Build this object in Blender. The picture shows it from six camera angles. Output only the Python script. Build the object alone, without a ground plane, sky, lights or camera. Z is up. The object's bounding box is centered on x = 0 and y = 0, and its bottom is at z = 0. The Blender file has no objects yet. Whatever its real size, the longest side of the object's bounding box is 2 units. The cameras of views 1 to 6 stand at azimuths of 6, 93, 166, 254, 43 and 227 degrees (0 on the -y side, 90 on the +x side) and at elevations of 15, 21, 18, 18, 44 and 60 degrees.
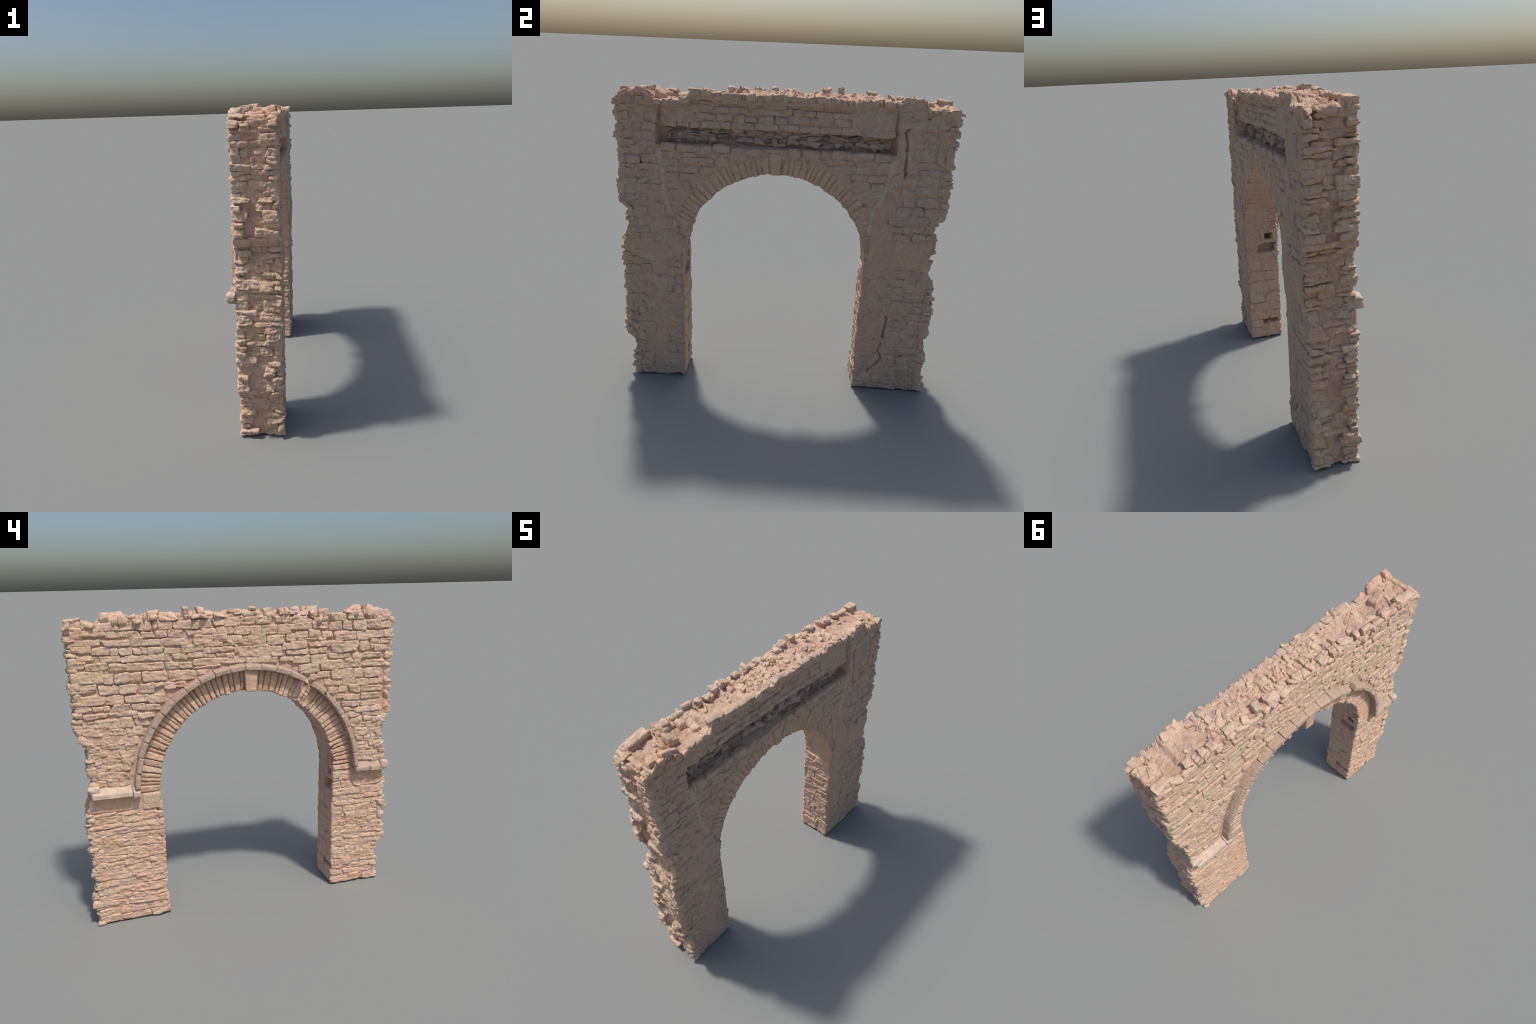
"""Ruined rubble-masonry gate arch.

A thick wall pierced by a round arch stands on two piers.  A mortar core carries
individually built stones: coursed facing stones, ragged broken ends, a ring of
thin voussoirs with a keystone, a projecting hood mould that lands on two impost
ledges, a recessed panel with a beam slot on the far face, and loose rubble on top.
"""
import bpy, bmesh, math, random
from mathutils import Vector, noise

RNG = random.Random(7)
U = RNG.uniform

# ------------------------------------------------------------------ main sizes
FRONT = -0.097          # mortar plane of the sunny face (x)
BACK = 0.141            # mortar plane of the far face (x)
CY, CZ = -0.025, 0.845  # arch centre (y, z)
R_IN, R_RING, R_HOOD = 0.570, 0.696, 0.730
JAMB_P, JAMB_N = 0.527, -0.592
TOP = 1.86


def interp(pts, t):
    if t <= pts[0][0]:
        return pts[0][1]
    for (a, va), (b, vb) in zip(pts, pts[1:]):
        if t <= b:
            return va + (vb - va) * (t - a) / (b - a)
    return pts[-1][1]


# broken end faces: outermost |y| by height
END_P = [(0, .978), (.1, .978), (.25, .972), (.4, .968), (.62, .970), (.76, .972), (.82, .940), (.86, .922),
         (.95, .925), (1.07, .93), (1.165, .92), (1.19, .968), (1.28, .975), (1.4, .966), (1.6, .966), (1.75, .963), (1.86, .950)]
END_N = [(0, .930), (.08, .936), (.12, .926), (.27, .932), (.31, .975), (.4, .975), (.56, .968), (.71, .970),
         (.85, .955), (.92, .970), (.98, .946), (1.09, .928), (1.165, .932), (1.2, .972), (1.28, .982), (1.4, .968), (1.6, .968), (1.78, .975), (1.86, .955)]
# crest heights of the two rims, by y
RIM_FRONT = [(-.98, 1.845), (-.78, 1.855), (-.68, 1.845), (-.57, 1.835), (-.51, 1.85), (-.45, 1.80), (-.40, 1.835),
             (-.2, 1.86), (0, 1.868), (.11, 1.85), (.23, 1.872), (.4, 1.868), (.52, 1.868), (.6, 1.85), (.68, 1.852), (.79, 1.832), (.9, 1.845), (.98, 1.828)]
RIM_BACK = [(-.98, 1.845), (-.9, 1.855), (-.82, 1.862), (-.75, 1.818), (-.64, 1.808), (-.55, 1.83), (-.53, 1.875), (-.43, 1.876),
            (-.39, 1.852), (0, 1.858), (.17, 1.860), (.35, 1.848), (.53, 1.856), (.6, 1.850), (.66, 1.880), (.77, 1.876), (.79, 1.832), (.98, 1.825)]
# edge of the sunk panel on the far face, given as y by height
PANEL_N = [(.96, -.56), (1.0, -.585), (1.1, -.652), (1.23, -.695), (1.36, -.71), (1.55, -.735), (1.63, -.742), (1.78, -.725), (1.95, -.70)]
PANEL_P = [(1.0, .545), (1.1, .545), (1.22, .555), (1.33, .602), (1.46, .635), (1.57, .645), (1.68, .638), (1.95, .62)]


def squash(side):
    """The arch is a touch narrower on its +y half than a true half circle."""
    return .974 if side > 0 else .996


def end_p(z): return interp(END_P, z)
def end_n(z): return -interp(END_N, z)


def top_height(x, y):
    t = min(1, max(0, (x + .10) / .24))
    rim = interp(RIM_FRONT, y) * (1 - t) + interp(RIM_BACK, y) * t
    sag = math.sin(math.pi * t) ** .7
    dip = -.004
    for c, w, d in ((.70, .17, .020), (-.40, .12, .018), (-.65, .10, .022), (-.87, .09, .03), (.90, .08, .012)):
        dip += d * math.exp(-((y - c) / w) ** 2)
    return rim - sag * dip


def fbm(p, scale, octaves=3):
    return noise.fractal(Vector(p) * scale, 1.0, 2.1, octaves, noise_basis='PERLIN_ORIGINAL')


# ------------------------------------------------------------------ materials
def material(name, tints, patch=.5, grain=.5, bump=.35, island=True):
    """Weathered stone: one tint per piece, drifted by large patches and fine grain."""
    m = bpy.data.materials.new(name)
    m.use_nodes = True
    nt = m.node_tree
    N, L = nt.nodes, nt.links
    N.clear()
    out = N.new('ShaderNodeOutputMaterial')
    bsdf = N.new('ShaderNodeBsdfPrincipled')
    bsdf.inputs['Roughness'].default_value = .93
    bsdf.inputs['Specular IOR Level'].default_value = .15
    L.new(bsdf.outputs[0], out.inputs[0])
    geo = N.new('ShaderNodeNewGeometry')
    pos = geo.outputs['Position']

    def tex(scale, detail=4, rough=.6, offset=0.0):
        t = N.new('ShaderNodeTexNoise')
        t.inputs['Scale'].default_value = scale
        t.inputs['Detail'].default_value = detail
        t.inputs['Roughness'].default_value = rough
        mp = N.new('ShaderNodeMapping')
        mp.inputs['Location'].default_value = (offset, offset * .7, -offset)
        L.new(pos, mp.inputs[0])
        L.new(mp.outputs[0], t.inputs['Vector'])
        return t.outputs['Fac']

    def mix(fac, a, b, mode='MIX'):
        n = N.new('ShaderNodeMix')
        n.data_type = 'RGBA'
        n.blend_type = mode
        for sock, val in ((n.inputs[0], fac), (n.inputs[6], a), (n.inputs[7], b)):
            if hasattr(val, 'is_output'):
                L.new(val, sock)
            elif isinstance(val, (int, float)):
                sock.default_value = val
            else:
                sock.default_value = (*val, 1)
        return n.outputs[2]

    def ramp(fac, stops):
        r = N.new('ShaderNodeValToRGB')
        while len(r.color_ramp.elements) < len(stops):
            r.color_ramp.elements.new(.5)
        for e, (p, c) in zip(r.color_ramp.elements, stops):
            e.position = p
            e.color = (*c, 1) if len(c) == 3 else c
        L.new(fac, r.inputs[0])
        return r.outputs[0]

    def gray(fac, lo, hi):
        return ramp(fac, [(lo, (0, 0, 0)), (hi, (1, 1, 1))])

    n = len(tints)
    drift = tex(5.5, 2, .5, 3.1)
    if island:
        add = N.new('ShaderNodeMath')
        add.operation = 'MULTIPLY_ADD'
        L.new(geo.outputs['Random Per Island'], add.inputs[0])
        add.inputs[1].default_value = .45
        L.new(drift, add.inputs[2])
        sel = N.new('ShaderNodeMath')
        sel.operation = 'SUBTRACT'
        L.new(add.outputs[0], sel.inputs[0])
        sel.inputs[1].default_value = .22
        fac = sel.outputs[0]
    else:
        fac = drift
    col = ramp(fac, [(.28 + .44 * i / max(1, n - 1), t) for i, t in enumerate(tints)])
    # broad stains: olive lichen bloom and rosy mortar dust
    col = mix(gray(tex(3.2, 3, .55, 11.0), .50, .70), col, mix(patch * .55, col, (.93, .93, .68), 'MULTIPLY'))
    col = mix(gray(tex(2.6, 3, .55, 27.0), .52, .70), col, mix(patch * .6, col, (1.0, .86, .80), 'MULTIPLY'))
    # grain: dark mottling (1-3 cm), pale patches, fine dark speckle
    col = mix(gray(tex(30, 6, .70, 5.0), .38, .60), mix(grain * .55, col, (.66, .60, .56), 'MULTIPLY'), col)
    col = mix(gray(tex(17, 6, .72, 41.0), .53, .70), col, mix(grain * .42, col, (.80, .67, .54)))
    col = mix(gray(tex(64, 5, .70, 61.0), .36, .55), mix(grain * .40, col, (.68, .60, .55), 'MULTIPLY'), col)
    col = mix(gray(tex(170, 4, .65, 15.0), .36, .60), mix(grain * .30, col, (.6, .55, .52), 'MULTIPLY'), col)
    L.new(col, bsdf.inputs['Base Color'])
    rugged = N.new('ShaderNodeMath')
    rugged.operation = 'MULTIPLY_ADD'
    L.new(tex(150, 5, .65, 2.0), rugged.inputs[0])
    rugged.inputs[1].default_value = .45
    L.new(tex(52, 8, .68, 8.0), rugged.inputs[2])
    b = N.new('ShaderNodeBump')
    b.inputs['Strength'].default_value = min(1, bump * 2)
    b.inputs['Distance'].default_value = .012
    L.new(rugged.outputs[0], b.inputs['Height'])
    L.new(b.outputs[0], bsdf.inputs['Normal'])
    return m


PINK = (.735, .515, .405)
TAN = (.755, .565, .42)
OLIVE = (.69, .55, .40)
MAUVE = (.66, .50, .43)
PALE = (.80, .67, .55)
ORANGE = (.76, .515, .35)

M_STONE = material('coursed_stone', [MAUVE, TAN, OLIVE, PINK, TAN], .6, .8)
M_PIER = material('pier_stone_warm', [PINK, TAN, ORANGE, PINK, TAN], .5, .8)
M_MORTAR = material('lime_mortar', [TAN, PINK, ORANGE], .4, .7, .5, island=False)
M_RING = material('brown_voussoir', [ORANGE, (.69, .47, .335), (.74, .525, .395), (.75, .505, .365)], .3, .7)
M_HOOD = material('dressed_moulding', [(.58, .43, .37), (.55, .43, .34), (.60, .44, .38)], .5, .6, .4)
M_LEDGE = material('pale_ledge', [PALE, (.63, .49, .40), PALE], .3, .5, .3)
M_RUBBLE = material('rosy_rubble', [PINK, (.77, .51, .395), TAN, (.73, .52, .43)], .4, .7)
M_LIME = material('lime_streak', [(.68, .545, .445), (.66, .50, .40), (.68, .55, .45)], .3, .7, .3)
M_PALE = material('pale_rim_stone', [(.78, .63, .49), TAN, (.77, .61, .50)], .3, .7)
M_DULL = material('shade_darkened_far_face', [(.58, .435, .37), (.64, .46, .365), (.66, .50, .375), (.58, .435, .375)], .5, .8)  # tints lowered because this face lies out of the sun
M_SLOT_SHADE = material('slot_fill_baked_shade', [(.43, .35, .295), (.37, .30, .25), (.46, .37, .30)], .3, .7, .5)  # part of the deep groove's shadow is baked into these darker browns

# ------------------------------------------------------------------ hierarchy
ROOT = bpy.data.objects.new('ruined_stone_arch', None)
ROOT.empty_display_size = .2
bpy.context.collection.objects.link(ROOT)
ROOT['label'] = 'ruined sandstone rubble wall with a round arch gateway'
ROOT['category'] = 'stone arch'


def add_object(name, mesh, parent, loc=(0, 0, 0)):
    o = bpy.data.objects.new(name, mesh)
    o.location = loc
    bpy.context.collection.objects.link(o)
    o.parent = parent
    return o


# ------------------------------------------------------------------ stones
class Stones:
    """Collects built stones of one kind; the largest become named objects."""
    def __init__(self, name, limit=290):
        self.name, self.limit, self.items = name, limit, []

    def flush(self):
        self.items.sort(key=lambda s: -s[0])
        rest = {}
        for i, (area, verts, faces, mat, parent) in enumerate(self.items):
            if i < self.limit:
                c = sum((Vector(v) for v in verts), Vector()) / len(verts)
                me = to_mesh(self.name, [tuple(Vector(v) - c) for v in verts], faces, mat)
                add_object(self.name, me, parent, c)
            else:
                V, F = rest.setdefault((mat.name, parent.name), ([], []))
                k = len(V)
                V.extend(verts)
                F.extend([tuple(j + k for j in f) for f in faces])
        for (mn, pn), (V, F) in rest.items():
            o = add_object(self.name + '_chips', to_mesh(self.name + '_chips', V, F, bpy.data.materials[mn]), bpy.data.objects[pn])
            o['kind'] = 'stuff'


def to_mesh(name, verts, faces, mat):
    me = bpy.data.meshes.new(name)
    me.from_pydata([tuple(v) for v in verts], [], faces)
    bm = bmesh.new()
    bm.from_mesh(me)
    bmesh.ops.recalc_face_normals(bm, faces=bm.faces)
    for f in bm.faces:
        f.smooth = True
    bm.to_mesh(me)
    bm.free()
    me.materials.append(mat)
    return me


def crag(p):
    """Broken-stone relief: lumps, sharp little ridges and bedding strata."""
    a = noise.fractal(p * 20, 1, 2.1, 3)
    b = abs(noise.noise(p * 46))
    c = abs(noise.noise(p * 95 + Vector((7, 1, 4))))
    d = noise.noise(Vector((p.x * 16, p.y * 95, p.z)))
    return .60 * a - .85 * b - .50 * c + .50 * d + .36


def stone(group, parent, mat, place, u, v, w, h, out=.008, back=-.03, rim=.012, drop=.011,
          rough=.004, jit=.005, square=.3, tilt=.004, rot=0.0, res=.0044, wob=.005, side=0.0, taper=0.0, chip=.35):
    """One stone: a chipped, craggy face over an irregular four-sided outline, with real sides.

    place(u, v, h) maps face coordinates (metres) and height to the scene.
    rim / drop: how the edge rolls off; side: flank roughness; taper: narrows the -v side;
    chip: chance that a corner is broken away."""
    nu = max(5, min(34, int(w / res)))
    nv = max(5, min(26, int(h / res)))
    j = lambda: U(-jit, jit)
    cu = [[-w / 2 * (1 - taper) + j(), -h / 2 + j()], [w / 2 * (1 - taper) + j(), -h / 2 + j()],
          [w / 2 + j(), h / 2 + j()], [-w / 2 + j(), h / 2 + j()]]
    if RNG.random() < chip:
        k = RNG.randrange(4)
        cu[k][0] *= U(.55, .9)
        cu[k][1] *= U(.6, .95)
    tu, tv = U(-tilt, tilt), U(-tilt, tilt)
    ox, oy, oz = U(-50, 50), U(-50, 50), U(-50, 50)
    cr, sr = math.cos(rot), math.sin(rot)
    verts, faces = [], []
    idx = {}
    grow = min(.5 / math.sqrt(1 - square / 2) + .5, 1.06)

    def param(i, n):
        s = -1 + 2 * i / n
        return math.copysign(1 - (1 - abs(s)) ** 1.2, s)

    def flat(s, t):
        s2 = s * math.sqrt(1 - square * t * t / 2) * grow
        t2 = t * math.sqrt(1 - square * s * s / 2) * grow
        a, b = (s2 + 1) / 2, (t2 + 1) / 2
        x = (cu[0][0] * (1 - a) + cu[1][0] * a) * (1 - b) + (cu[3][0] * (1 - a) + cu[2][0] * a) * b
        y = (cu[0][1] * (1 - a) + cu[1][1] * a) * (1 - b) + (cu[3][1] * (1 - a) + cu[2][1] * a) * b
        return x, y

    def put(x, y, z):
        q = place(u + x * cr - y * sr, v + x * sr + y * cr, z)
        verts.append((q[0], q[1], max(q[2], .003)))
        return len(verts) - 1

    def edge_shift(x, y, z):
        p = Vector((x + ox, y + oy, oz + z))
        return noise.noise_vector(p * 28) * wob + noise.noise_vector(p * 75) * wob * .5

    for i in range(nu + 1):
        s = param(i, nu)
        for k in range(nv + 1):
            t = param(k, nv)
            x, y = flat(s, t)
            e = min((1 - abs(s)) * w / 2, (1 - abs(t)) * h / 2)
            q = max(0, 1 - e / rim)
            z = out - drop * (1 - math.sqrt(max(0, 1 - q * q))) + tu * s + tv * t + rough * crag(Vector((x + ox, y + oy, oz)))
            nw = edge_shift(x, y, 0) * (.25 + .75 * q)
            idx[i, k] = put(x + nw.x, y + nw.y, z)
    for i in range(nu):
        for k in range(nv):
            faces.append((idx[i, k], idx[i + 1, k], idx[i + 1, k + 1], idx[i, k + 1]))
    border = [(i, 0) for i in range(nu)] + [(nu, k) for k in range(nv)] + [(i, nv) for i in range(nu, 0, -1)] + [(0, k) for k in range(nv, 0, -1)]
    prev = [idx[r] for r in border]
    front = out - drop
    steps = max(1, min(7, int((front - back) / .011)))
    for d in range(1, steps + 1):
        f = d / steps
        z = front + (back - front) * f
        cur = []
        for (i, k) in border:
            x, y = flat(param(i, nu), param(k, nv))
            nw = edge_shift(x, y, z * 1.5) * (1 + side / .005)
            g = 1 - .08 * f * f
            cur.append(put(x * g + nw.x, y * g + nw.y, z))
        m = len(prev)
        for a in range(m):
            b = (a + 1) % m
            faces.append((prev[b], prev[a], cur[a], cur[b]))
        prev = cur
    faces.append(tuple(prev))
    group.items.append((w * h, verts, faces, mat, parent))


# ------------------------------------------------------------------ mortar core
def prism(points, axis, a, b):
    """Closed prism: 2D outline swept along an axis between a and b."""
    bm = bmesh.new()
    def P(p, d):
        return (d, p[0], p[1]) if axis == 'x' else (p[0], d, p[1])
    lo = [bm.verts.new(P(p, a)) for p in points]
    hi = [bm.verts.new(P(p, b)) for p in points]
    n = len(points)
    f1 = bm.faces.new(lo)
    f2 = bm.faces.new(hi)
    for i in range(n):
        bm.faces.new((lo[i], lo[(i + 1) % n], hi[(i + 1) % n], hi[i]))
    bmesh.ops.triangulate(bm, faces=[f1, f2])
    bmesh.ops.recalc_face_normals(bm, faces=bm.faces)
    me = bpy.data.meshes.new('helper')
    bm.to_mesh(me)
    bm.free()
    o = bpy.data.objects.new('helper', me)
    bpy.context.collection.objects.link(o)
    return o


def evaluated(o):
    dg = bpy.context.evaluated_depsgraph_get()
    return bpy.data.meshes.new_from_object(o.evaluated_get(dg))


END_BED, JAMB_BED = .015, .005   # how far the stones stand out of the core


def wall_outline():
    zs = [i * .03 for i in range(63)]
    pts = [(end_p(z) - END_BED, z) for z in zs] + [(end_n(z) + END_BED, z) for z in reversed(zs)]
    pts += [(JAMB_N - JAMB_BED, 0), (JAMB_N - JAMB_BED, CZ - .02)]
    for i in range(0, 49):
        a = math.pi * (1 - i / 48)
        pts.append((CY + squash(math.cos(a)) * (R_IN + .006) * math.cos(a), CZ + (R_IN + .006) * math.sin(a)))
    pts += [(JAMB_P + JAMB_BED, CZ - .02), (JAMB_P + JAMB_BED + .008, 0)]
    return pts


SLOT_LO, SLOT_HI = 1.562, 1.655
# robbed-out holes in the jamb: outline in (x, z) and depth
HOLES = [
    ([(-.066, .93), (-.02, .935), (.012, .915), (-.012, .865), (-.002, .80), (-.055, .785)], .10),
    ([(-.088, .765), (-.03, .778), (.05, .755), (.055, .70), (-.04, .698), (-.088, .72)], .055),
    ([(-.15, .178), (-.08, .165), (.06, .160), (.04, .118), (-.08, .128), (-.15, .138)], .05),
]
core = prism(wall_outline(), 'x', FRONT, BACK)
rm = core.modifiers.new('remesh', 'REMESH')
rm.mode = 'VOXEL'
rm.voxel_size = .0056
core_mesh = evaluated(core)
core_source = core.data
bpy.data.objects.remove(core)
bpy.data.meshes.remove(core_source)


PLANE_LOW, PLANE_SLOT, PLANE_LIP = .133, .062, .126


def upper_plane(y):
    return .094 + .020 * min(1, max(0, (y - .25) / .2))


def swell(z, y=1):
    """Both piers belly out on the far side at springing height."""
    return (.016 if y > 0 else .008) * math.exp(-((z - 1.02) / .16) ** 2)


def far_plane(y, z):
    """Mortar plane of the far face: flush piers, sunk spandrel, deep beam slot, upper panel, crest lip."""
    if z > .97 and interp(PANEL_N, z) < y < interp(PANEL_P, z):
        if z > 1.812:
            return PLANE_LIP
        return PLANE_LOW + .4 * swell(z, y) if z < SLOT_LO else (PLANE_SLOT if z < SLOT_HI else upper_plane(y))
    return BACK + swell(z, y)


def inside(poly, a, b):
    hit = False
    for (x0, y0), (x1, y1) in zip(poly, poly[1:] + poly[:1]):
        if (y0 > b) != (y1 > b) and a < (x1 - x0) * (b - y0) / (y1 - y0) + x0:
            hit = not hit
    return hit


CRACKS = [
    [(.702, 1.73), (.68, 1.688), (.697, 1.634), (.701, 1.564), (.703, 1.517), (.709, 1.431)],
    [(.707, .537), (.701, .45), (.697, .387), (.684, .296), (.703, .234), (.665, .184), (.623, .134)],
]


def crack_distance(y, z):
    best = 9
    y += .007 * noise.noise(Vector((z * 38, 1, 2))) + .004 * noise.noise(Vector((z * 110, 4, 2)))
    for line in CRACKS:
        for (ay, az), (by, bz) in zip(line, line[1:]):
            dy, dz = by - ay, bz - az
            t = max(0, min(1, ((y - ay) * dy + (z - az) * dz) / (dy * dy + dz * dz)))
            best = min(best, math.hypot(y - ay - t * dy, z - az - t * dz))
    return best


def smooth_plaster(y, z):
    """Zones where a flush coat hides the stones."""
    return (.545 < y < .675 and .25 < z < 1.30) or (y > .60 and .87 < z < 1.06) or (-.79 < y < -.695 and z < 1.30) \
        or (y < -.60 and .86 < z < .98)


shaped = []
for co, n in [(v.co.copy(), v.normal.copy()) for v in core_mesh.vertices]:
    x, y, z = co
    if x > 0:                                      # sink the far face
        co.x = x * far_plane(y, z) / BACK
    if z < .96 and -.62 < y < -.58:
        for poly, depth in HOLES:
            if inside(poly, x, z):
                co.y -= depth
    if z > 1.72:                                   # crest follows the two rims
        co.z = 1.72 + (z - 1.72) * (top_height(x, y) - .012 - 1.72) / (TOP - 1.72)
    d = .002 + .0045 * fbm(co, 16, 3) - .0035 * abs(fbm(co + Vector((9, 3, 1)), 48, 2))
    if n.z > .5 and z > 1.75:
        d += .004 + .010 * fbm(co, 26, 3) - .008 * abs(fbm(co, 60, 2))
    if abs(n.y) > .5 and abs(y) > .85:             # broken ends: hollow spine between two ragged skins
        hollow = math.exp(-((x - .02) / .045) ** 4)
        cyc = math.exp(-((((z - .02) % .9) - .39) / .10) ** 4)
        d += .002 - .010 * hollow * cyc + .009 * fbm(co, 20, 3) + .006 * fbm(Vector((x * .3, y * .3, z)), 60, 2) - .006 * abs(fbm(co, 55, 2))
    r = math.hypot((y - CY) / squash(y - CY), z - CZ)
    if z > CZ and n.x < -.5 and R_IN < r < R_RING - .004 or z > 1.1 and n.x > .5 and R_IN < r < .668:
        d -= .009 if n.x < 0 else .003                                  # raked joints behind the voussoirs
    elif n.x < -.5 and math.hypot(y - .549, z - .735) < .013:
        d -= .03                                    # putlog hole by the springing
    elif n.x < -.5 and z > 1.24:
        d -= .005                                   # open joints of the upper wall
    if n.x > .6 and x > .1:
        if not smooth_plaster(y, z) and far_plane(y, z) >= BACK and crack_distance(y, z) > .04:
            d -= .003
        cd = crack_distance(y, z)
        w = .0034 * (1 + 1.5 * noise.noise(Vector((2, 5, z * 22))))
        if w > 0 and cd < w * 2:
            d -= .026 * max(0, 1 - cd / (w * 2)) ** .5
        pit = noise.noise(Vector((y, z, 3)) * 21)
        if pit > .47:
            d -= (pit - .47) * .06
    co += n * d
    if co.z < .03:                                  # uneven underside
        co.z += max(0, .014 * (fbm((x, y, 0), 11, 2) + .35)) * (1 - max(0, co.z) / .03)
    shaped.append(co)
zmin = min(c.z for c in shaped)
for c in shaped:
    if c.z < .1:
        c.z -= zmin * (1 - c.z / .1)
core_mesh.vertices.foreach_set('co', [t for c in shaped for t in c])
core_mesh.update()


def split_core(mesh, regions):
    """Separate one smooth surface into named parts whose borders coincide."""
    normals = [v.normal.copy() for v in mesh.vertices]
    coords = [v.co.copy() for v in mesh.vertices]
    made = []
    for name, mat, inside in regions:
        remap, verts, faces, nn = {}, [], [], []
        for p in mesh.polygons:
            if inside(p.center):
                f = []
                for i in p.vertices:
                    if i not in remap:
                        remap[i] = len(verts)
                        verts.append(coords[i])
                        nn.append(normals[i])
                    f.append(remap[i])
                faces.append(f)
        me = bpy.data.meshes.new(name)
        me.from_pydata(verts, [], faces)
        me.polygons.foreach_set('use_smooth', [True] * len(faces))
        me.normals_split_custom_set_from_vertices(nn)
        me.materials.append(mat)
        made.append(add_object(name, me, ROOT))
    return made


WALL, PIER_P, PIER_N = split_core(core_mesh, [
    ('wall', M_MORTAR, lambda c: c.z >= CZ),
    ('pier', M_MORTAR, lambda c: c.z < CZ and c.y > 0),
    ('pier', M_MORTAR, lambda c: c.z < CZ and c.y <= 0)])
bpy.data.meshes.remove(core_mesh)


def half_ring(name, r0, r1, x0, x1, a0, a1, mat):
    """Mortar bed behind a ring of stones."""
    n = 60
    verts, faces = [], []
    for i in range(n + 1):
        a = math.radians(a0 + (a1 - a0) * i / n)
        for r, x in ((r0, x0), (r1, x0), (r1, x1), (r0, x1)):
            k = r + .002 * noise.noise(Vector((a * 9, r * 20, x * 20)))
            verts.append((x, CY + squash(math.cos(a)) * k * math.cos(a), CZ + k * math.sin(a)))
    for i in range(n):
        for j in range(4):
            a, b = i * 4 + j, i * 4 + (j + 1) % 4
            faces.append((a, b, b + 4, a + 4))
    faces += [(0, 1, 2, 3), tuple(4 * n + j for j in (3, 2, 1, 0))]
    o = add_object(name, to_mesh(name, verts, faces, mat), ROOT)
    for p in o.data.polygons:
        p.use_smooth = False
    return o


RING = half_ring('arch_ring', R_IN + .008, R_RING - .006, FRONT + .012, .118, 0, 180, M_MORTAR)
HOOD = half_ring('hood_mould', R_RING + .006, R_RING + .014, FRONT - .045, FRONT + .02, 4, 118, M_HOOD)


# ------------------------------------------------------------------ faces to build on
def sunny(u, v, h): return (FRONT - h - .003 * noise.noise(Vector((u * 4, v * 4, 0))), u, v)
def far(u, v, h): return (BACK + swell(v, u) + h, u, v)
def panel_low(u, v, h): return (PLANE_LOW + .4 * swell(v, u) + h, u, v)
def panel_high(u, v, h): return (upper_plane(u) + h, u, v)
def lip(u, v, h): return (PLANE_LIP + h, u, v)
def slot_wall(u, v, h): return (PLANE_SLOT + h, u, v)
def end_face_p(u, v, h): return (u, end_p(v) - END_BED + h, v)
def end_face_n(u, v, h): return (u, end_n(v) + END_BED - h, v)
def jamb_p(u, v, h): return (u, JAMB_P + JAMB_BED + .008 * max(0, 1 - v / .82) - h, v)
def jamb_n(u, v, h): return (u, JAMB_N - JAMB_BED + h, v)
def crest(u, v, h):
    z = top_height(v, u) - .010 + h
    return (v, u, z if z < 1.878 else 1.878 + (z - 1.878) * .35)




def polar(u, v, x):
    a = u / ((R_IN + R_RING) / 2)
    return (x, CY + squash(math.cos(a)) * v * math.cos(a), CZ + v * math.sin(a))


def ring_sunny(u, v, h): return polar(u, v, FRONT - h)
def ring_far(u, v, h): return polar(u, v, PLANE_LOW - .003 + h)


def hood_slope(u, v, h):
    """The mould weathers: its upper side slopes from the wall down to a thin lip."""
    t = max(0, min(1, h / .055))
    return polar(u, R_RING + (v - R_RING) * (1 - .22 * t), FRONT - h)


def ledge_slope(z0):
    def place(u, v, h):
        t = max(0, min(1, h / .055))
        return (FRONT - h, u, z0 + (v - z0) * (1 - .45 * t))
    return place


def courses(z0, z1, left, right, heights, widths, wander=.006):
    """Random coursed masonry between two side limits (functions of height)."""
    z = z0
    while z < z1 - heights[0] * .6:
        h = min(U(*heights), z1 - z)
        if z1 - z - h < heights[0] * .6:
            h = z1 - z
        zc = z + h / 2
        a, b = left(zc), right(zc)
        y = a
        while y < b - .004:
            w = U(*widths)
            if b - y - w < widths[0] * .6:
                w = b - y
            yield (y + w / 2, zc + U(-wander, wander), w, h)
            y += w
        z += h


WALL_STONES = Stones('wall_stone')
PIER_STONES = Stones('pier_stone')
END_STONES = Stones('end_stone')
RUBBLE = Stones('rubble_stone')
VOUSSOIRS = Stones('voussoir')
KEYS = Stones('keystone')
HOODS = Stones('hood_stone')
LEDGES = Stones('ledge_stone')
STREAKS = Stones('lime_streak')


# ------------------------------------------------------------------ sunny face, upper wall
def hood_clear(y, z, w, h):
    return math.hypot(abs(y - CY) , z - CZ) > R_HOOD + .3 * min(w, h)


def course(*stones):
    """A hand-set course: each stone is centre y, centre z, width, height in mm."""
    for y, z, w, h in stones:
        y, z, w, h = y / 1000, z / 1000, w / 1000, h / 1000
        if z > 1.835:
            stone(RUBBLE, WALL, RNG.choice((M_RUBBLE, M_STONE, M_STONE, M_PALE)), sunny, y, z, w * U(.9, 1.2), h * U(.9, 1.25), out=U(.000, .014), back=-.045, rim=.008,
                  drop=.010, rough=.010, jit=.010, square=U(.05, .5), tilt=.010, side=.008, rot=U(-.2, .2), chip=.8)
        else:
            stone(WALL_STONES, WALL, M_STONE, sunny, y, z, w + .007, h + .008, out=U(.006, .0115), back=-.02, rim=U(.005, .009), drop=.0125,
                  rough=.0075, jit=.005, square=U(.1, .4), tilt=.003)


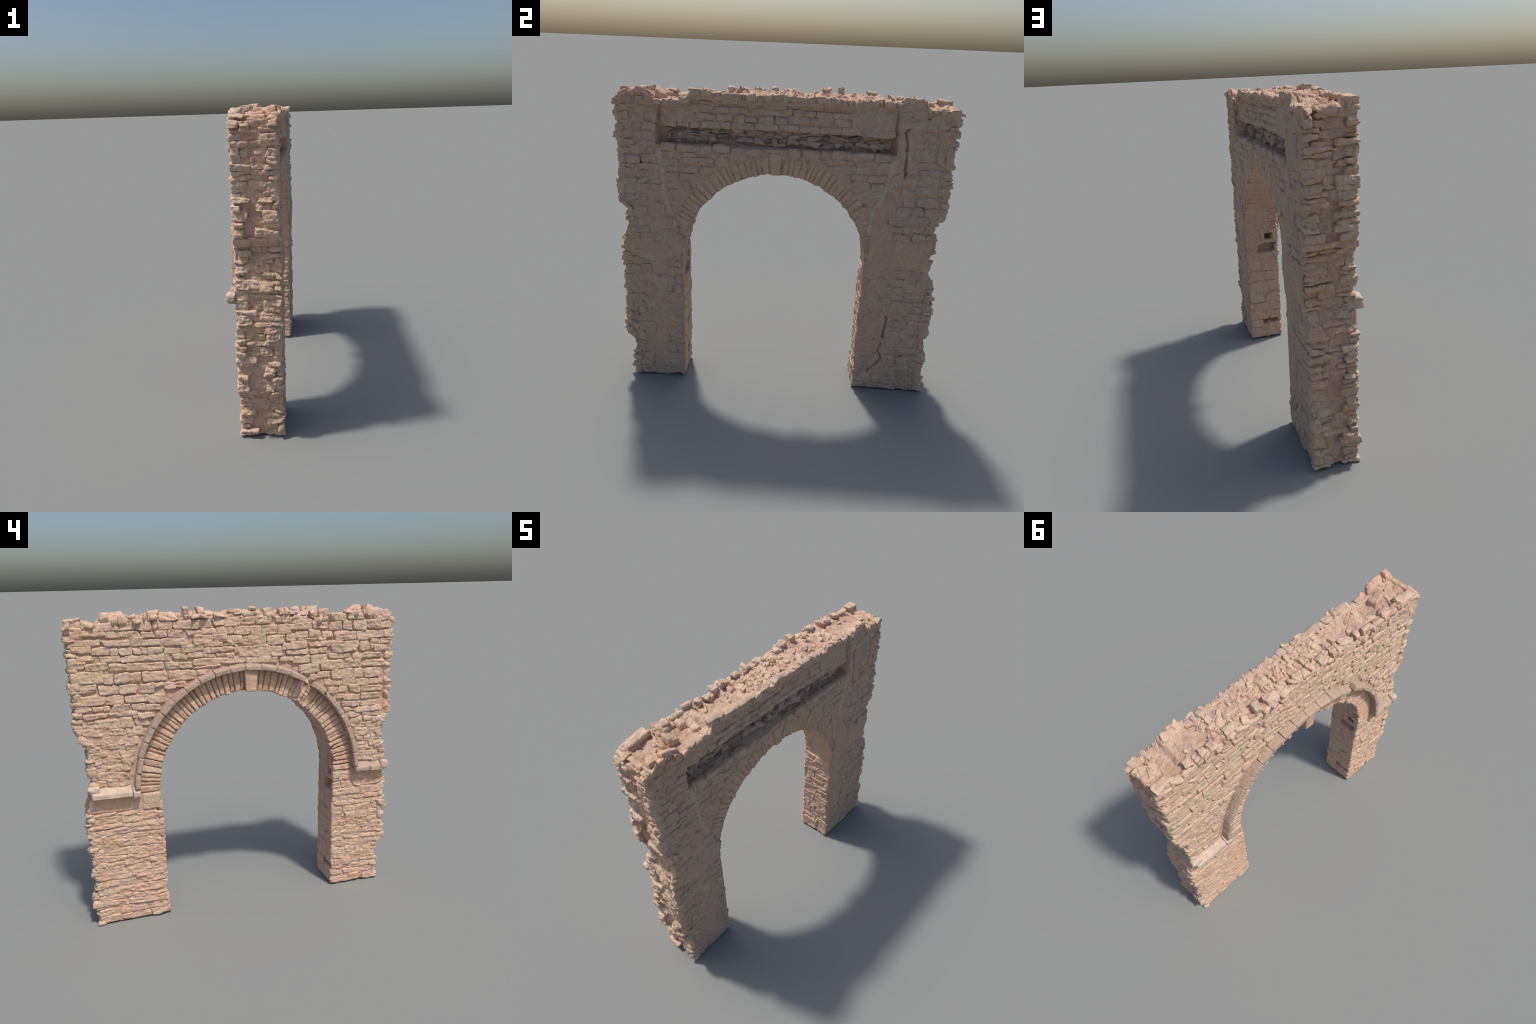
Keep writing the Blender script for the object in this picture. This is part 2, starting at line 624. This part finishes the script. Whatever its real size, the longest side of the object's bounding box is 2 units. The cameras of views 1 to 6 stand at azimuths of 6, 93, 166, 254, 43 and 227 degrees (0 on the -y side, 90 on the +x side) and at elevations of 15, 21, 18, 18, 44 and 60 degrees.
def upper_wall():
    # course A
    course((755, 1852, 43, 37), (663, 1857, 41, 38), (617, 1851, 41, 34), (562, 1838, 66, 16), (496, 1863, 62, 44), (412, 1841, 100, 16), (313, 1870, 41, 46), (228, 1875, 44, 30), (180, 1861, 47, 28), (117, 1849, 72, 21), (63, 1863, 34, 22), (17, 1871, 48, 38), (-50, 1849, 79, 19), (-76, 1880, 29, 29), (-158, 1855, 57, 40), (-238, 1860, 35, 46), (-276, 1863, 41, 36), (-318, 1858, 46, 43), (-381, 1848, 44, 23), (-430, 1850, 39, 30), (-508, 1833, 58, 68), (-554, 1816, 27, 38), (-613, 1816, 81, 37), (-680, 1845, 55, 28), (-719, 1815, 99, 37), (-859, 1844, 163, 36))
    # course B
    course((921, 1837, 83, 45), (847, 1821, 59, 37), (746, 1811, 111, 32), (642, 1811, 96, 41), (551, 1806, 78, 40), (485, 1810, 25, 41), (435, 1810, 63, 41), (320, 1808, 143, 44), (218, 1807, 89, 43), (135, 1813, 67, 35), (54, 1816, 80, 46), (-37, 1814, 84, 40), (-135, 1813, 92, 42), (-222, 1815, 41, 34), (-266, 1814, 46, 32), (-350, 1809, 101, 36), (-811, 1814, 39, 24), (-893, 1804, 113, 28))
    # course C
    course((907, 1781, 67, 54), (822, 1786, 127, 36), (712, 1772, 93, 28), (617, 1768, 93, 37), (531, 1761, 81, 36), (457, 1763, 57, 39), (382, 1760, 85, 47), (280, 1758, 94, 34), (188, 1768, 88, 34), (96, 1771, 92, 39), (0, 1766, 91, 47), (-82, 1763, 67, 50), (-167, 1762, 88, 54), (-259, 1762, 85, 53), (-368, 1771, 133, 35), (-484, 1770, 93, 39), (-579, 1767, 92, 42), (-658, 1764, 60, 57), (-743, 1764, 89, 55), (-836, 1763, 90, 55), (-918, 1761, 69, 43))
    # course D
    course((866, 1734, 152, 31), (708, 1722, 152, 31), (596, 1729, 62, 41), (514, 1719, 95, 29), (426, 1717, 76, 34), (351, 1716, 74, 39), (228, 1722, 104, 48), (127, 1727, 82, 37), (42, 1718, 83, 40), (-77, 1706, 140, 55), (-208, 1700, 113, 52), (-367, 1726, 73, 34), (-450, 1726, 77, 42), (-535, 1718, 75, 37), (-652, 1708, 137, 51), (-788, 1702, 118, 52), (-878, 1711, 57, 39), (-935, 1711, 52, 44))
    # course E
    course((894, 1698, 103, 36), (791, 1685, 88, 39), (719, 1680, 41, 39), (657, 1677, 66, 38), (598, 1675, 42, 32), (559, 1674, 31, 40), (492, 1678, 91, 38), (403, 1672, 88, 36), (291, 1675, 125, 36), (204, 1665, 48, 36), (172, 1694, 110, 20), (115, 1663, 131, 29), (75, 1692, 63, 15), (33, 1666, 22, 46), (-23, 1644, 85, 59), (-119, 1643, 104, 67), (-208, 1637, 62, 61), (-303, 1711, 60, 37), (-400, 1694, 124, 19), (-499, 1692, 56, 16), (-855, 1660, 63, 31), (-923, 1666, 69, 34))
    # course F
    course((881, 1648, 125, 34), (750, 1642, 111, 32), (616, 1638, 138, 30), (484, 1637, 114, 31), (368, 1630, 86, 30), (275, 1640, 90, 28), (199, 1632, 63, 22), (133, 1630, 58, 24), (71, 1627, 57, 24), (-273, 1662, 52, 32), (-352, 1665, 105, 39), (-466, 1663, 118, 31), (-541, 1659, 22, 34), (-595, 1639, 90, 67), (-696, 1642, 100, 67), (-784, 1641, 65, 56), (-833, 1627, 26, 30), (-889, 1623, 86, 31))
    # course G
    course((923, 1612, 93, 37), (820, 1600, 110, 34), (710, 1591, 93, 35), (608, 1592, 106, 44), (506, 1592, 92, 43), (410, 1589, 77, 42), (334, 1585, 71, 37), (211, 1597, 157, 35), (56, 1596, 148, 29), (-118, 1589, 196, 28), (-248, 1626, 34, 31), (-304, 1623, 73, 30), (-374, 1623, 66, 28), (-444, 1623, 56, 26), (-504, 1623, 54, 31))
    # course H
    course((877, 1549, 166, 62), (766, 1535, 48, 57), (696, 1535, 78, 52), (618, 1536, 63, 48), (512, 1534, 136, 51), (359, 1527, 151, 51), (212, 1570, 150, 10), (-272, 1589, 81, 25), (-369, 1579, 109, 41), (-478, 1573, 97, 52), (-620, 1587, 138, 29), (-743, 1583, 73, 31), (-839, 1581, 120, 27))
    # course I
    course((906, 1483, 151, 49), (768, 1475, 106, 51), (665, 1472, 95, 43), (561, 1469, 90, 55), (489, 1484, 46, 22), (431, 1476, 61, 38), (371, 1481, 54, 29), (247, 1540, 63, 29), (-419, 1521, 124, 49), (-566, 1533, 154, 56), (-705, 1539, 107, 50), (-843, 1532, 153, 42))
    # course J
    course((869, 1420, 144, 50), (744, 1418, 96, 47), (621, 1414, 130, 40), (508, 1407, 91, 44), (-441, 1468, 38, 29), (-510, 1475, 88, 40), (-637, 1479, 146, 60), (-747, 1475, 63, 52), (-842, 1473, 104, 54))
    # course K
    course((910, 1375, 74, 29), (841, 1373, 53, 28), (795, 1369, 36, 29), (713, 1369, 113, 40), (616, 1369, 71, 42), (538, 1361, 79, 35), (-571, 1425, 95, 41), (-675, 1424, 102, 49), (-774, 1417, 84, 39), (-883, 1415, 123, 33))
    # course L
    course((848, 1332, 137, 27), (699, 1331, 150, 22), (577, 1319, 84, 30), (-571, 1375, 48, 37), (-636, 1380, 76, 34), (-720, 1377, 80, 50), (-841, 1373, 152, 37))
    # course M
    course((-630, 1339, 45, 25), (-710, 1322, 104, 33), (-835, 1326, 135, 38))
    # course N
    course((-674, 1285, 57, 30), (-738, 1280, 64, 30), (-828, 1278, 106, 28))
    # course O
    course((-696, 1246, 69, 19), (-818, 1241, 165, 26))
    # course P
    course((-732, 1208, 70, 35), (-834, 1207, 124, 28))

upper_wall()
for y, z, w, h in courses(.905, 1.315, lambda z: CY + squash(1) * math.sqrt(max(0, .752 ** 2 - (z - CZ) ** 2)), lambda z: end_p(z) - .012, (.032, .052), (.06, .15)):
    stone(WALL_STONES, WALL, M_STONE, sunny, y, z, w + .003, h + .003, out=U(.004, .010), back=-.02, rim=U(.006, .011), drop=.011, rough=.009, jit=.009, square=U(.1, .6))
for y, z, w, h in courses(.89, 1.19, lambda z: end_n(z) + .012, lambda z: CY - squash(-1) * math.sqrt(max(0, .748 ** 2 - (z - CZ) ** 2)), (.03, .048), (.05, .12)):
    stone(WALL_STONES, WALL, M_STONE, sunny, y, z, w + .003, h + .003, out=U(.004, .010), back=-.02, rim=U(.006, .011), drop=.011, rough=.009, jit=.009, square=U(.1, .6))

# ------------------------------------------------------------------ sunny face, piers
stone(PIER_STONES, PIER_P, M_STONE, sunny, .588, .79, .112, .105, out=.010, rim=.012, drop=.012, rough=.003, jit=.004, square=.2)
stone(PIER_STONES, PIER_P, M_PIER, sunny, .795, .80, .29, .105, out=.007, rim=.012, drop=.010, rough=.003, jit=.004, square=.2)
for y, z, w, h in courses(.012, .742, lambda z: JAMB_P + .002 + .008 * max(0, 1 - z / .82), lambda z: end_p(z) - .012, (.034, .056), (.09, .24), .003):
    if abs(y - .55) < .06 and abs(z - .73) < .03:
        continue
    stone(PIER_STONES, PIER_P, M_PIER, sunny, y, z, w + .004, h + .004, out=U(.004, .009), back=-.02, rim=U(.006, .011), drop=.011, rough=.009, jit=.009, square=U(.1, .5), tilt=.003)
for y, z, w, h in courses(.012, .838, lambda z: end_n(z) + .012, lambda z: JAMB_N - .002, (.034, .058), (.06, .17), .003):
    stone(PIER_STONES, PIER_N, M_PIER, sunny, y, z, w + .003, h + .003, out=U(.004, .009), back=-.02, rim=U(.006, .010), drop=.011, rough=.008, jit=.007, square=U(.1, .5), tilt=.003)

# ------------------------------------------------------------------ jambs under the arch
for x, z, w, h in courses(.012, .84, lambda z: FRONT - .004, lambda z: BACK, (.04, .07), (.07, .15), .003):
    stone(PIER_STONES, PIER_P, M_PIER, jamb_p, x, z, w - .002, h - .001, out=U(.004, .010), back=-.02, rim=.008, drop=.011, rough=.007, jit=.007, square=U(.1, .5))
for x, z, w, h in courses(.012, .84, lambda z: FRONT - .004, lambda z: BACK, (.05, .09), (.08, .16), .003):
    if .66 < z < .96 and x - w / 2 < .05 or .10 < z < .19 and x < .05:
        continue
    stone(PIER_STONES, PIER_N, M_PIER, jamb_n, x, z, w - .001, h, out=U(.003, .007), back=-.02, rim=.007, drop=.010, rough=.005, jit=.005, square=U(.1, .4))
# stones left standing around the robbed-out holes
for x, z, w, h in ((-.085, .83, .045, .09), (-.045, .785, .11, .022), (.012, .845, .035, .10), (.03, .94, .09, .045), (-.075, .685, .05, .04),
                   (-.02, .665, .09, .04), (-.08, .10, .05, .05), (-.03, .095, .06, .045), (.03, .09, .07, .05), (-.03, .205, .10, .05)):
    stone(PIER_STONES, PIER_N, M_PIER, jamb_n, x, z, w, h, out=U(.003, .009), back=-.04, rim=.009, drop=.010, rough=.005, jit=.006, square=.5)

# ------------------------------------------------------------------ arch ring
ARC = math.pi * (R_IN + R_RING) / 2
KEY_U = ARC * (math.pi - math.acos((-.042 - CY) / .63)) / math.pi
KEY_U = ARC - KEY_U
u = .004
while u < ARC - .01:
    w = U(.022, .044)
    mid = u + w / 2
    if abs(mid - KEY_U) > .038 + w / 2 - .012:
        broken = abs(mid / ARC - .68) < .035
        r1 = R_RING + .004
        r0 = R_IN + U(-.006, .005) + (.012 if broken else 0)
        stone(VOUSSOIRS, RING, M_RING, ring_sunny, mid, (r0 + r1) / 2, w - .001, r1 - r0, out=U(.003, .010) - (.006 if broken else 0), back=-.06,
              rim=.007, drop=.011, rough=.010 if broken else .006, jit=.003, square=U(.05, .3), tilt=.004, taper=.07, wob=.003, side=.001)
    u += w
u = .20
while u < ARC - .20:
    w = U(.026, .048)
    mid = u + w / 2
    if abs(mid - KEY_U) > .032 + w / 2 - .010:
        r0 = R_IN + U(-.006, .005)
        r1 = .676 + U(-.006, .006)
        stone(VOUSSOIRS, RING, M_RING, ring_far, mid, (r0 + r1) / 2, w - .001, r1 - r0, out=U(.004, .010), back=-.06,
              rim=.006, drop=.012, rough=.0045, jit=.003, square=U(.05, .3), tilt=.003, taper=.07, wob=.003, side=.001)
    u += w
stone(KEYS, RING, M_RING, ring_sunny, KEY_U, .634, .078, .132, out=.041, back=-.05, rim=.006, drop=.005, rough=.003, jit=.002, square=.08, tilt=.001, taper=.16, wob=.002, chip=0)
stone(KEYS, RING, M_RING, ring_far, KEY_U, .630, .070, .128, out=.015, back=-.05, rim=.008, drop=.009, rough=.003, jit=.002, square=.08, tilt=.001, taper=.14, wob=.002, chip=0)

# ------------------------------------------------------------------ hood mould
K = ((R_IN + R_RING) / 2)


def hood_run(a0, a1, count):
    for i in range(count):
        b0, b1 = a0 + (a1 - a0) * i / count, a0 + (a1 - a0) * (i + 1) / count
        mid = math.radians((b0 + b1) / 2) * K
        w = math.radians(b1 - b0) * K
        spread = (b1 + b0) / 2
        r_off = -.004 if spread < 22 else (.005 if spread > 125 else 0)
        stone(HOODS, HOOD, M_HOOD, hood_slope, mid, (R_RING + R_HOOD) / 2 + r_off, w - .001, R_HOOD - R_RING + .004, out=.056 + U(-.003, .002), back=-.02,
              rim=.007, drop=.006, rough=.003, jit=.0015, square=.05, tilt=.002, wob=.002, side=.0005, chip=.15)


hood_run(3.5, 119.5, 15)
hood_run(125, 177.5, 7)
HOOD_B = half_ring('hood_mould', R_RING + .006, R_RING + .014, FRONT - .045, FRONT + .02, 127, 177, M_HOOD)
# rubble exposed where the mould has broken away
for a, r, w, h in ((121.5, .712, .04, .028), (123.5, .735, .035, .034), (119, .755, .06, .026), (124, .76, .05, .03)):
    stone(WALL_STONES, WALL, M_STONE, ring_sunny, math.radians(a) * K, r, w, h, out=U(.004, .012), back=-.02, rim=.006, drop=.012, rough=.011, jit=.007)

# ------------------------------------------------------------------ impost ledges
for y, z, w, h in ((.812, .877, .232, .062), (.673, .868, .046, .060)):
    stone(LEDGES, PIER_P, M_LEDGE, ledge_slope(z - h / 2 + .008), y, z, w, h, out=.057, back=-.03, rim=.014, drop=.012, rough=.003, jit=.003, square=.1, tilt=.002, wob=.002, chip=0)
for y, z, w, h in ((-.784, .862, .108, .058), (-.891, .856, .104, .058)):
    stone(LEDGES, PIER_N, M_HOOD, ledge_slope(z - h / 2 + .008), y, z, w, h, out=.056, back=-.03, rim=.013, drop=.012, rough=.003, jit=.003, square=.1, tilt=.002, wob=.002, chip=0)

# ------------------------------------------------------------------ far face
def inner_p(z): return max(JAMB_P + .004, interp(PANEL_P, z)) + .004 if z > .97 else JAMB_P + .006
def inner_n(z): return min(JAMB_N - .004, interp(PANEL_N, z)) - .004 if z > .97 else JAMB_N - .006


for side in (1, -1):
    lo = inner_p if side > 0 else (lambda z: end_n(z) + .010)
    hi = (lambda z: end_p(z) - .010) if side > 0 else inner_n
    for y, z, w, h in courses(.01, 1.82, lo, hi, (.034, .066), (.055, .14), .008):
        if smooth_plaster(y, z) or crack_distance(y, z) < w * .42:
            continue
        low = z < CZ
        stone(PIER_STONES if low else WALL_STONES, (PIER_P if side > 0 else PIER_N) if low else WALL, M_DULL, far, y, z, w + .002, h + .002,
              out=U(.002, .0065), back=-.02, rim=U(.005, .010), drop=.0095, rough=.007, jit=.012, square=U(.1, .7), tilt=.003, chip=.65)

# sunk spandrel panel
for y, z, w, h in courses(1.06, SLOT_LO - .036, lambda z: interp(PANEL_N, z) + .012, lambda z: interp(PANEL_P, z) - .012, (.036, .055), (.07, .15), .004):
    if math.hypot(y - CY, z - CZ) < .676 + .35 * h + .1 * w:
        continue
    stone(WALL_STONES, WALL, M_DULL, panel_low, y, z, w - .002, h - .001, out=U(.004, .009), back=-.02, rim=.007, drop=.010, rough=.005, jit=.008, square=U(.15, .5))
# sill course under the slot
for y, z, w, h in courses(SLOT_LO - .038, SLOT_LO + .004, lambda z: -.715, lambda z: .63, (.042, .042), (.05, .14), .003):
    if abs(y + .04) < .03:
        continue
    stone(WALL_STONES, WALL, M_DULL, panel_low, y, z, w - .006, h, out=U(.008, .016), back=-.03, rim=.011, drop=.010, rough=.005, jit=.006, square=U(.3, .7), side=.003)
# rubble inside the slot
for y, z, w, h in courses(SLOT_LO, SLOT_HI, lambda z: -.69, lambda z: .62, (.018, .034), (.035, .12), .006):
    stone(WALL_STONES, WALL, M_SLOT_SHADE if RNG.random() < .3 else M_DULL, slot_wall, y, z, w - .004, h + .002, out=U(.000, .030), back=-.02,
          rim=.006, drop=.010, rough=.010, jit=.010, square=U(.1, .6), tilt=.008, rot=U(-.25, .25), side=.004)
# upper panel: big facing stones, plastered at both ends
for y, z, w, h in courses(SLOT_HI + .004, 1.815, lambda z: -.72, lambda z: .625, (.036, .052), (.06, .14), .004):
    if (-.72 < y < -.52 or .36 < y) and z > SLOT_HI + .03:
        continue
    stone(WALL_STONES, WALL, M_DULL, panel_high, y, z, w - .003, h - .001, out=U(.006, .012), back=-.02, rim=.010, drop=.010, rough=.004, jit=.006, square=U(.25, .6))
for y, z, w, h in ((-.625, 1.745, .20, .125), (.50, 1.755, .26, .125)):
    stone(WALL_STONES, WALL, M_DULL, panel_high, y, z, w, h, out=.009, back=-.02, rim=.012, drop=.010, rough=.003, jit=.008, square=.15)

# lime streaks washed down both edges of the sunk spandrel
for edge, sgn in ((PANEL_N, 1), (PANEL_P, -1)):
    for z0, z1 in ((1.07, 1.24), (1.22, 1.40), (1.385, 1.545)):
        def fillet(u, v, h, edge=edge, sgn=sgn):
            y = interp(edge, u) + sgn * (.004 + v)
            return (far_plane(y - sgn * .03, u) * .5 + (PLANE_LOW + .4 * swell(u, y)) * .5 - .1 * v + h, y, u)
        stone(STREAKS, WALL, M_LIME, fillet, (z0 + z1) / 2, 0, z1 - z0, .044, out=.0045, back=-.02, rim=.020, drop=.011, rough=.004, jit=.006, square=.1, tilt=.001, wob=.006, chip=0)
# lip of the crest over the panel
for y, z, w, h in courses(1.815, 1.845, lambda z: -.72, lambda z: .63, (.03, .03), (.03, .08), .004):
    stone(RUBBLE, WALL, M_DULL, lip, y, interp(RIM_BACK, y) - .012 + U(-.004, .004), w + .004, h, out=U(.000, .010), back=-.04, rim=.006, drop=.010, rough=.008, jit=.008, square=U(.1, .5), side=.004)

# ------------------------------------------------------------------ broken ends
for place, parent_low in ((end_face_p, PIER_P), (end_face_n, PIER_N)):
    for x, z, w, h in courses(.006, 1.825, lambda z: FRONT - .007, lambda z: BACK + .005, (.022, .064), (.045, .115), .005):
        spine = math.exp(-((x - .02) / .05) ** 4)
        zz = (z - .02) % .9
        if spine > .45 and (.29 < zz < .49 or z < .17):      # smooth hollow spine, seen twice up the end
            continue
        o = U(.005, .030) * (1 - spine) + U(-.003, .016) * spine
        if RNG.random() < .12 and spine < .3:
            o += .008
        for half in ((0,) if h < .045 or RNG.random() < .5 else (-1, 1)):
            stone(END_STONES, parent_low if z < CZ else WALL, RNG.choice((M_STONE, M_STONE, M_STONE, M_PIER, M_PIER, M_PALE if x < -.04 else M_STONE)), place, x, z + half * h / 4, w + U(-.004, .010),
                  (h if half == 0 else h / 2) + .003, out=o + abs(half) * U(-.008, .006), back=-.03,
                  rim=U(.005, .013), drop=.013, rough=.012, jit=.010, square=U(.1, .6), tilt=.008, side=.004)
# stubs of the torn-off ledges at both ends
stone(END_STONES, WALL, M_LEDGE, end_face_p, -.118, .905, .06, .05, out=.034, back=-.03, rim=.014, drop=.02, rough=.008, jit=.008, square=.6, tilt=.008)
stone(END_STONES, WALL, M_LEDGE, end_face_n, -.128, .868, .06, .05, out=.024, back=-.03, rim=.014, drop=.02, rough=.006, jit=.006, square=.6, tilt=.006)

# ------------------------------------------------------------------ crest rubble
def pool(y, x):
    """Smooth mortar pools between the rims."""
    return -.06 < x < .085 and (.58 < y < .86 or -.46 < y < -.33 or -.76 < y < -.58 or -.95 < y < -.80)


def back_edge(y): return .134 if -.715 < y < .625 else BACK + .006


lanes = ((-.082, .055, (.025, .065), (.000, .016)), (-.028, .075, (.018, .045), (.000, .014)), (.035, .08, (.018, .045), (.000, .014)), (None, .055, (.020, .05), (.000, .014)))
for xc, span, widths, outs in lanes:
    y = -.945
    while y < .945:
        w = U(*widths)
        yc = y + w / 2
        x = (back_edge(yc) - .026) if xc is None else xc + U(-.012, .012)
        y += w
        if xc is not None and xc > -.05 and pool(yc, x) or xc == -.082 and RNG.random() < .3:
            continue
        stone(RUBBLE, WALL, M_RUBBLE, crest, yc, x, w + U(-.002, .006), span * U(.75, 1.25), out=U(*outs), back=-.02, rim=U(.003, .007), drop=.011,
              rough=.011, jit=.012, square=U(.05, .4), tilt=.012, rot=U(-.45, .45), side=.004, chip=.7)
# loose chips
for _ in range(150):
    y, x = U(-.94, .94), U(-.09, .11)
    if pool(y, x) and RNG.random() < .8:
        continue
    s = U(.010, .026)
    stone(RUBBLE, WALL, M_RUBBLE, crest, y, x, s * U(.8, 1.7), s, out=U(.006, .018), back=-.008, rim=.004, drop=.006, rough=.005, jit=.004,
          square=U(.2, .8), tilt=.008, rot=U(0, 3.1), side=.003)
# bigger blocks that survive on the rims
for y, x, w, d, o in ((-.915, .112, .055, .05, .038), (-.86, -.078, .16, .05, .018), (-.80, .11, .10, .05, .032), (-.73, .03, .06, .055, .045), (-.60, -.03, .06, .045, .024), (-.69, -.06, .06, .06, .024),
                      (-.36, -.07, .06, .05, .026), (-.45, -.02, .05, .05, .02), (.90, -.07, .09, .06, .016), (.74, .11, .05, .05, .022), (.20, -.07, .07, .05, .014),
                      (.93, .03, .07, .10, .012), (-.48, .09, .085, .045, .018), (.715, .11, .09, .045, .014)):
    stone(RUBBLE, WALL, M_RUBBLE, crest, y, x, w, d, out=o, back=-.03, rim=.012, drop=.014, rough=.010, jit=.008, square=U(.2, .6), tilt=.008, rot=U(-.15, .15), side=.005)

for g in (WALL_STONES, PIER_STONES, END_STONES, RUBBLE, VOUSSOIRS, KEYS, HOODS, LEDGES, STREAKS):
    g.flush()
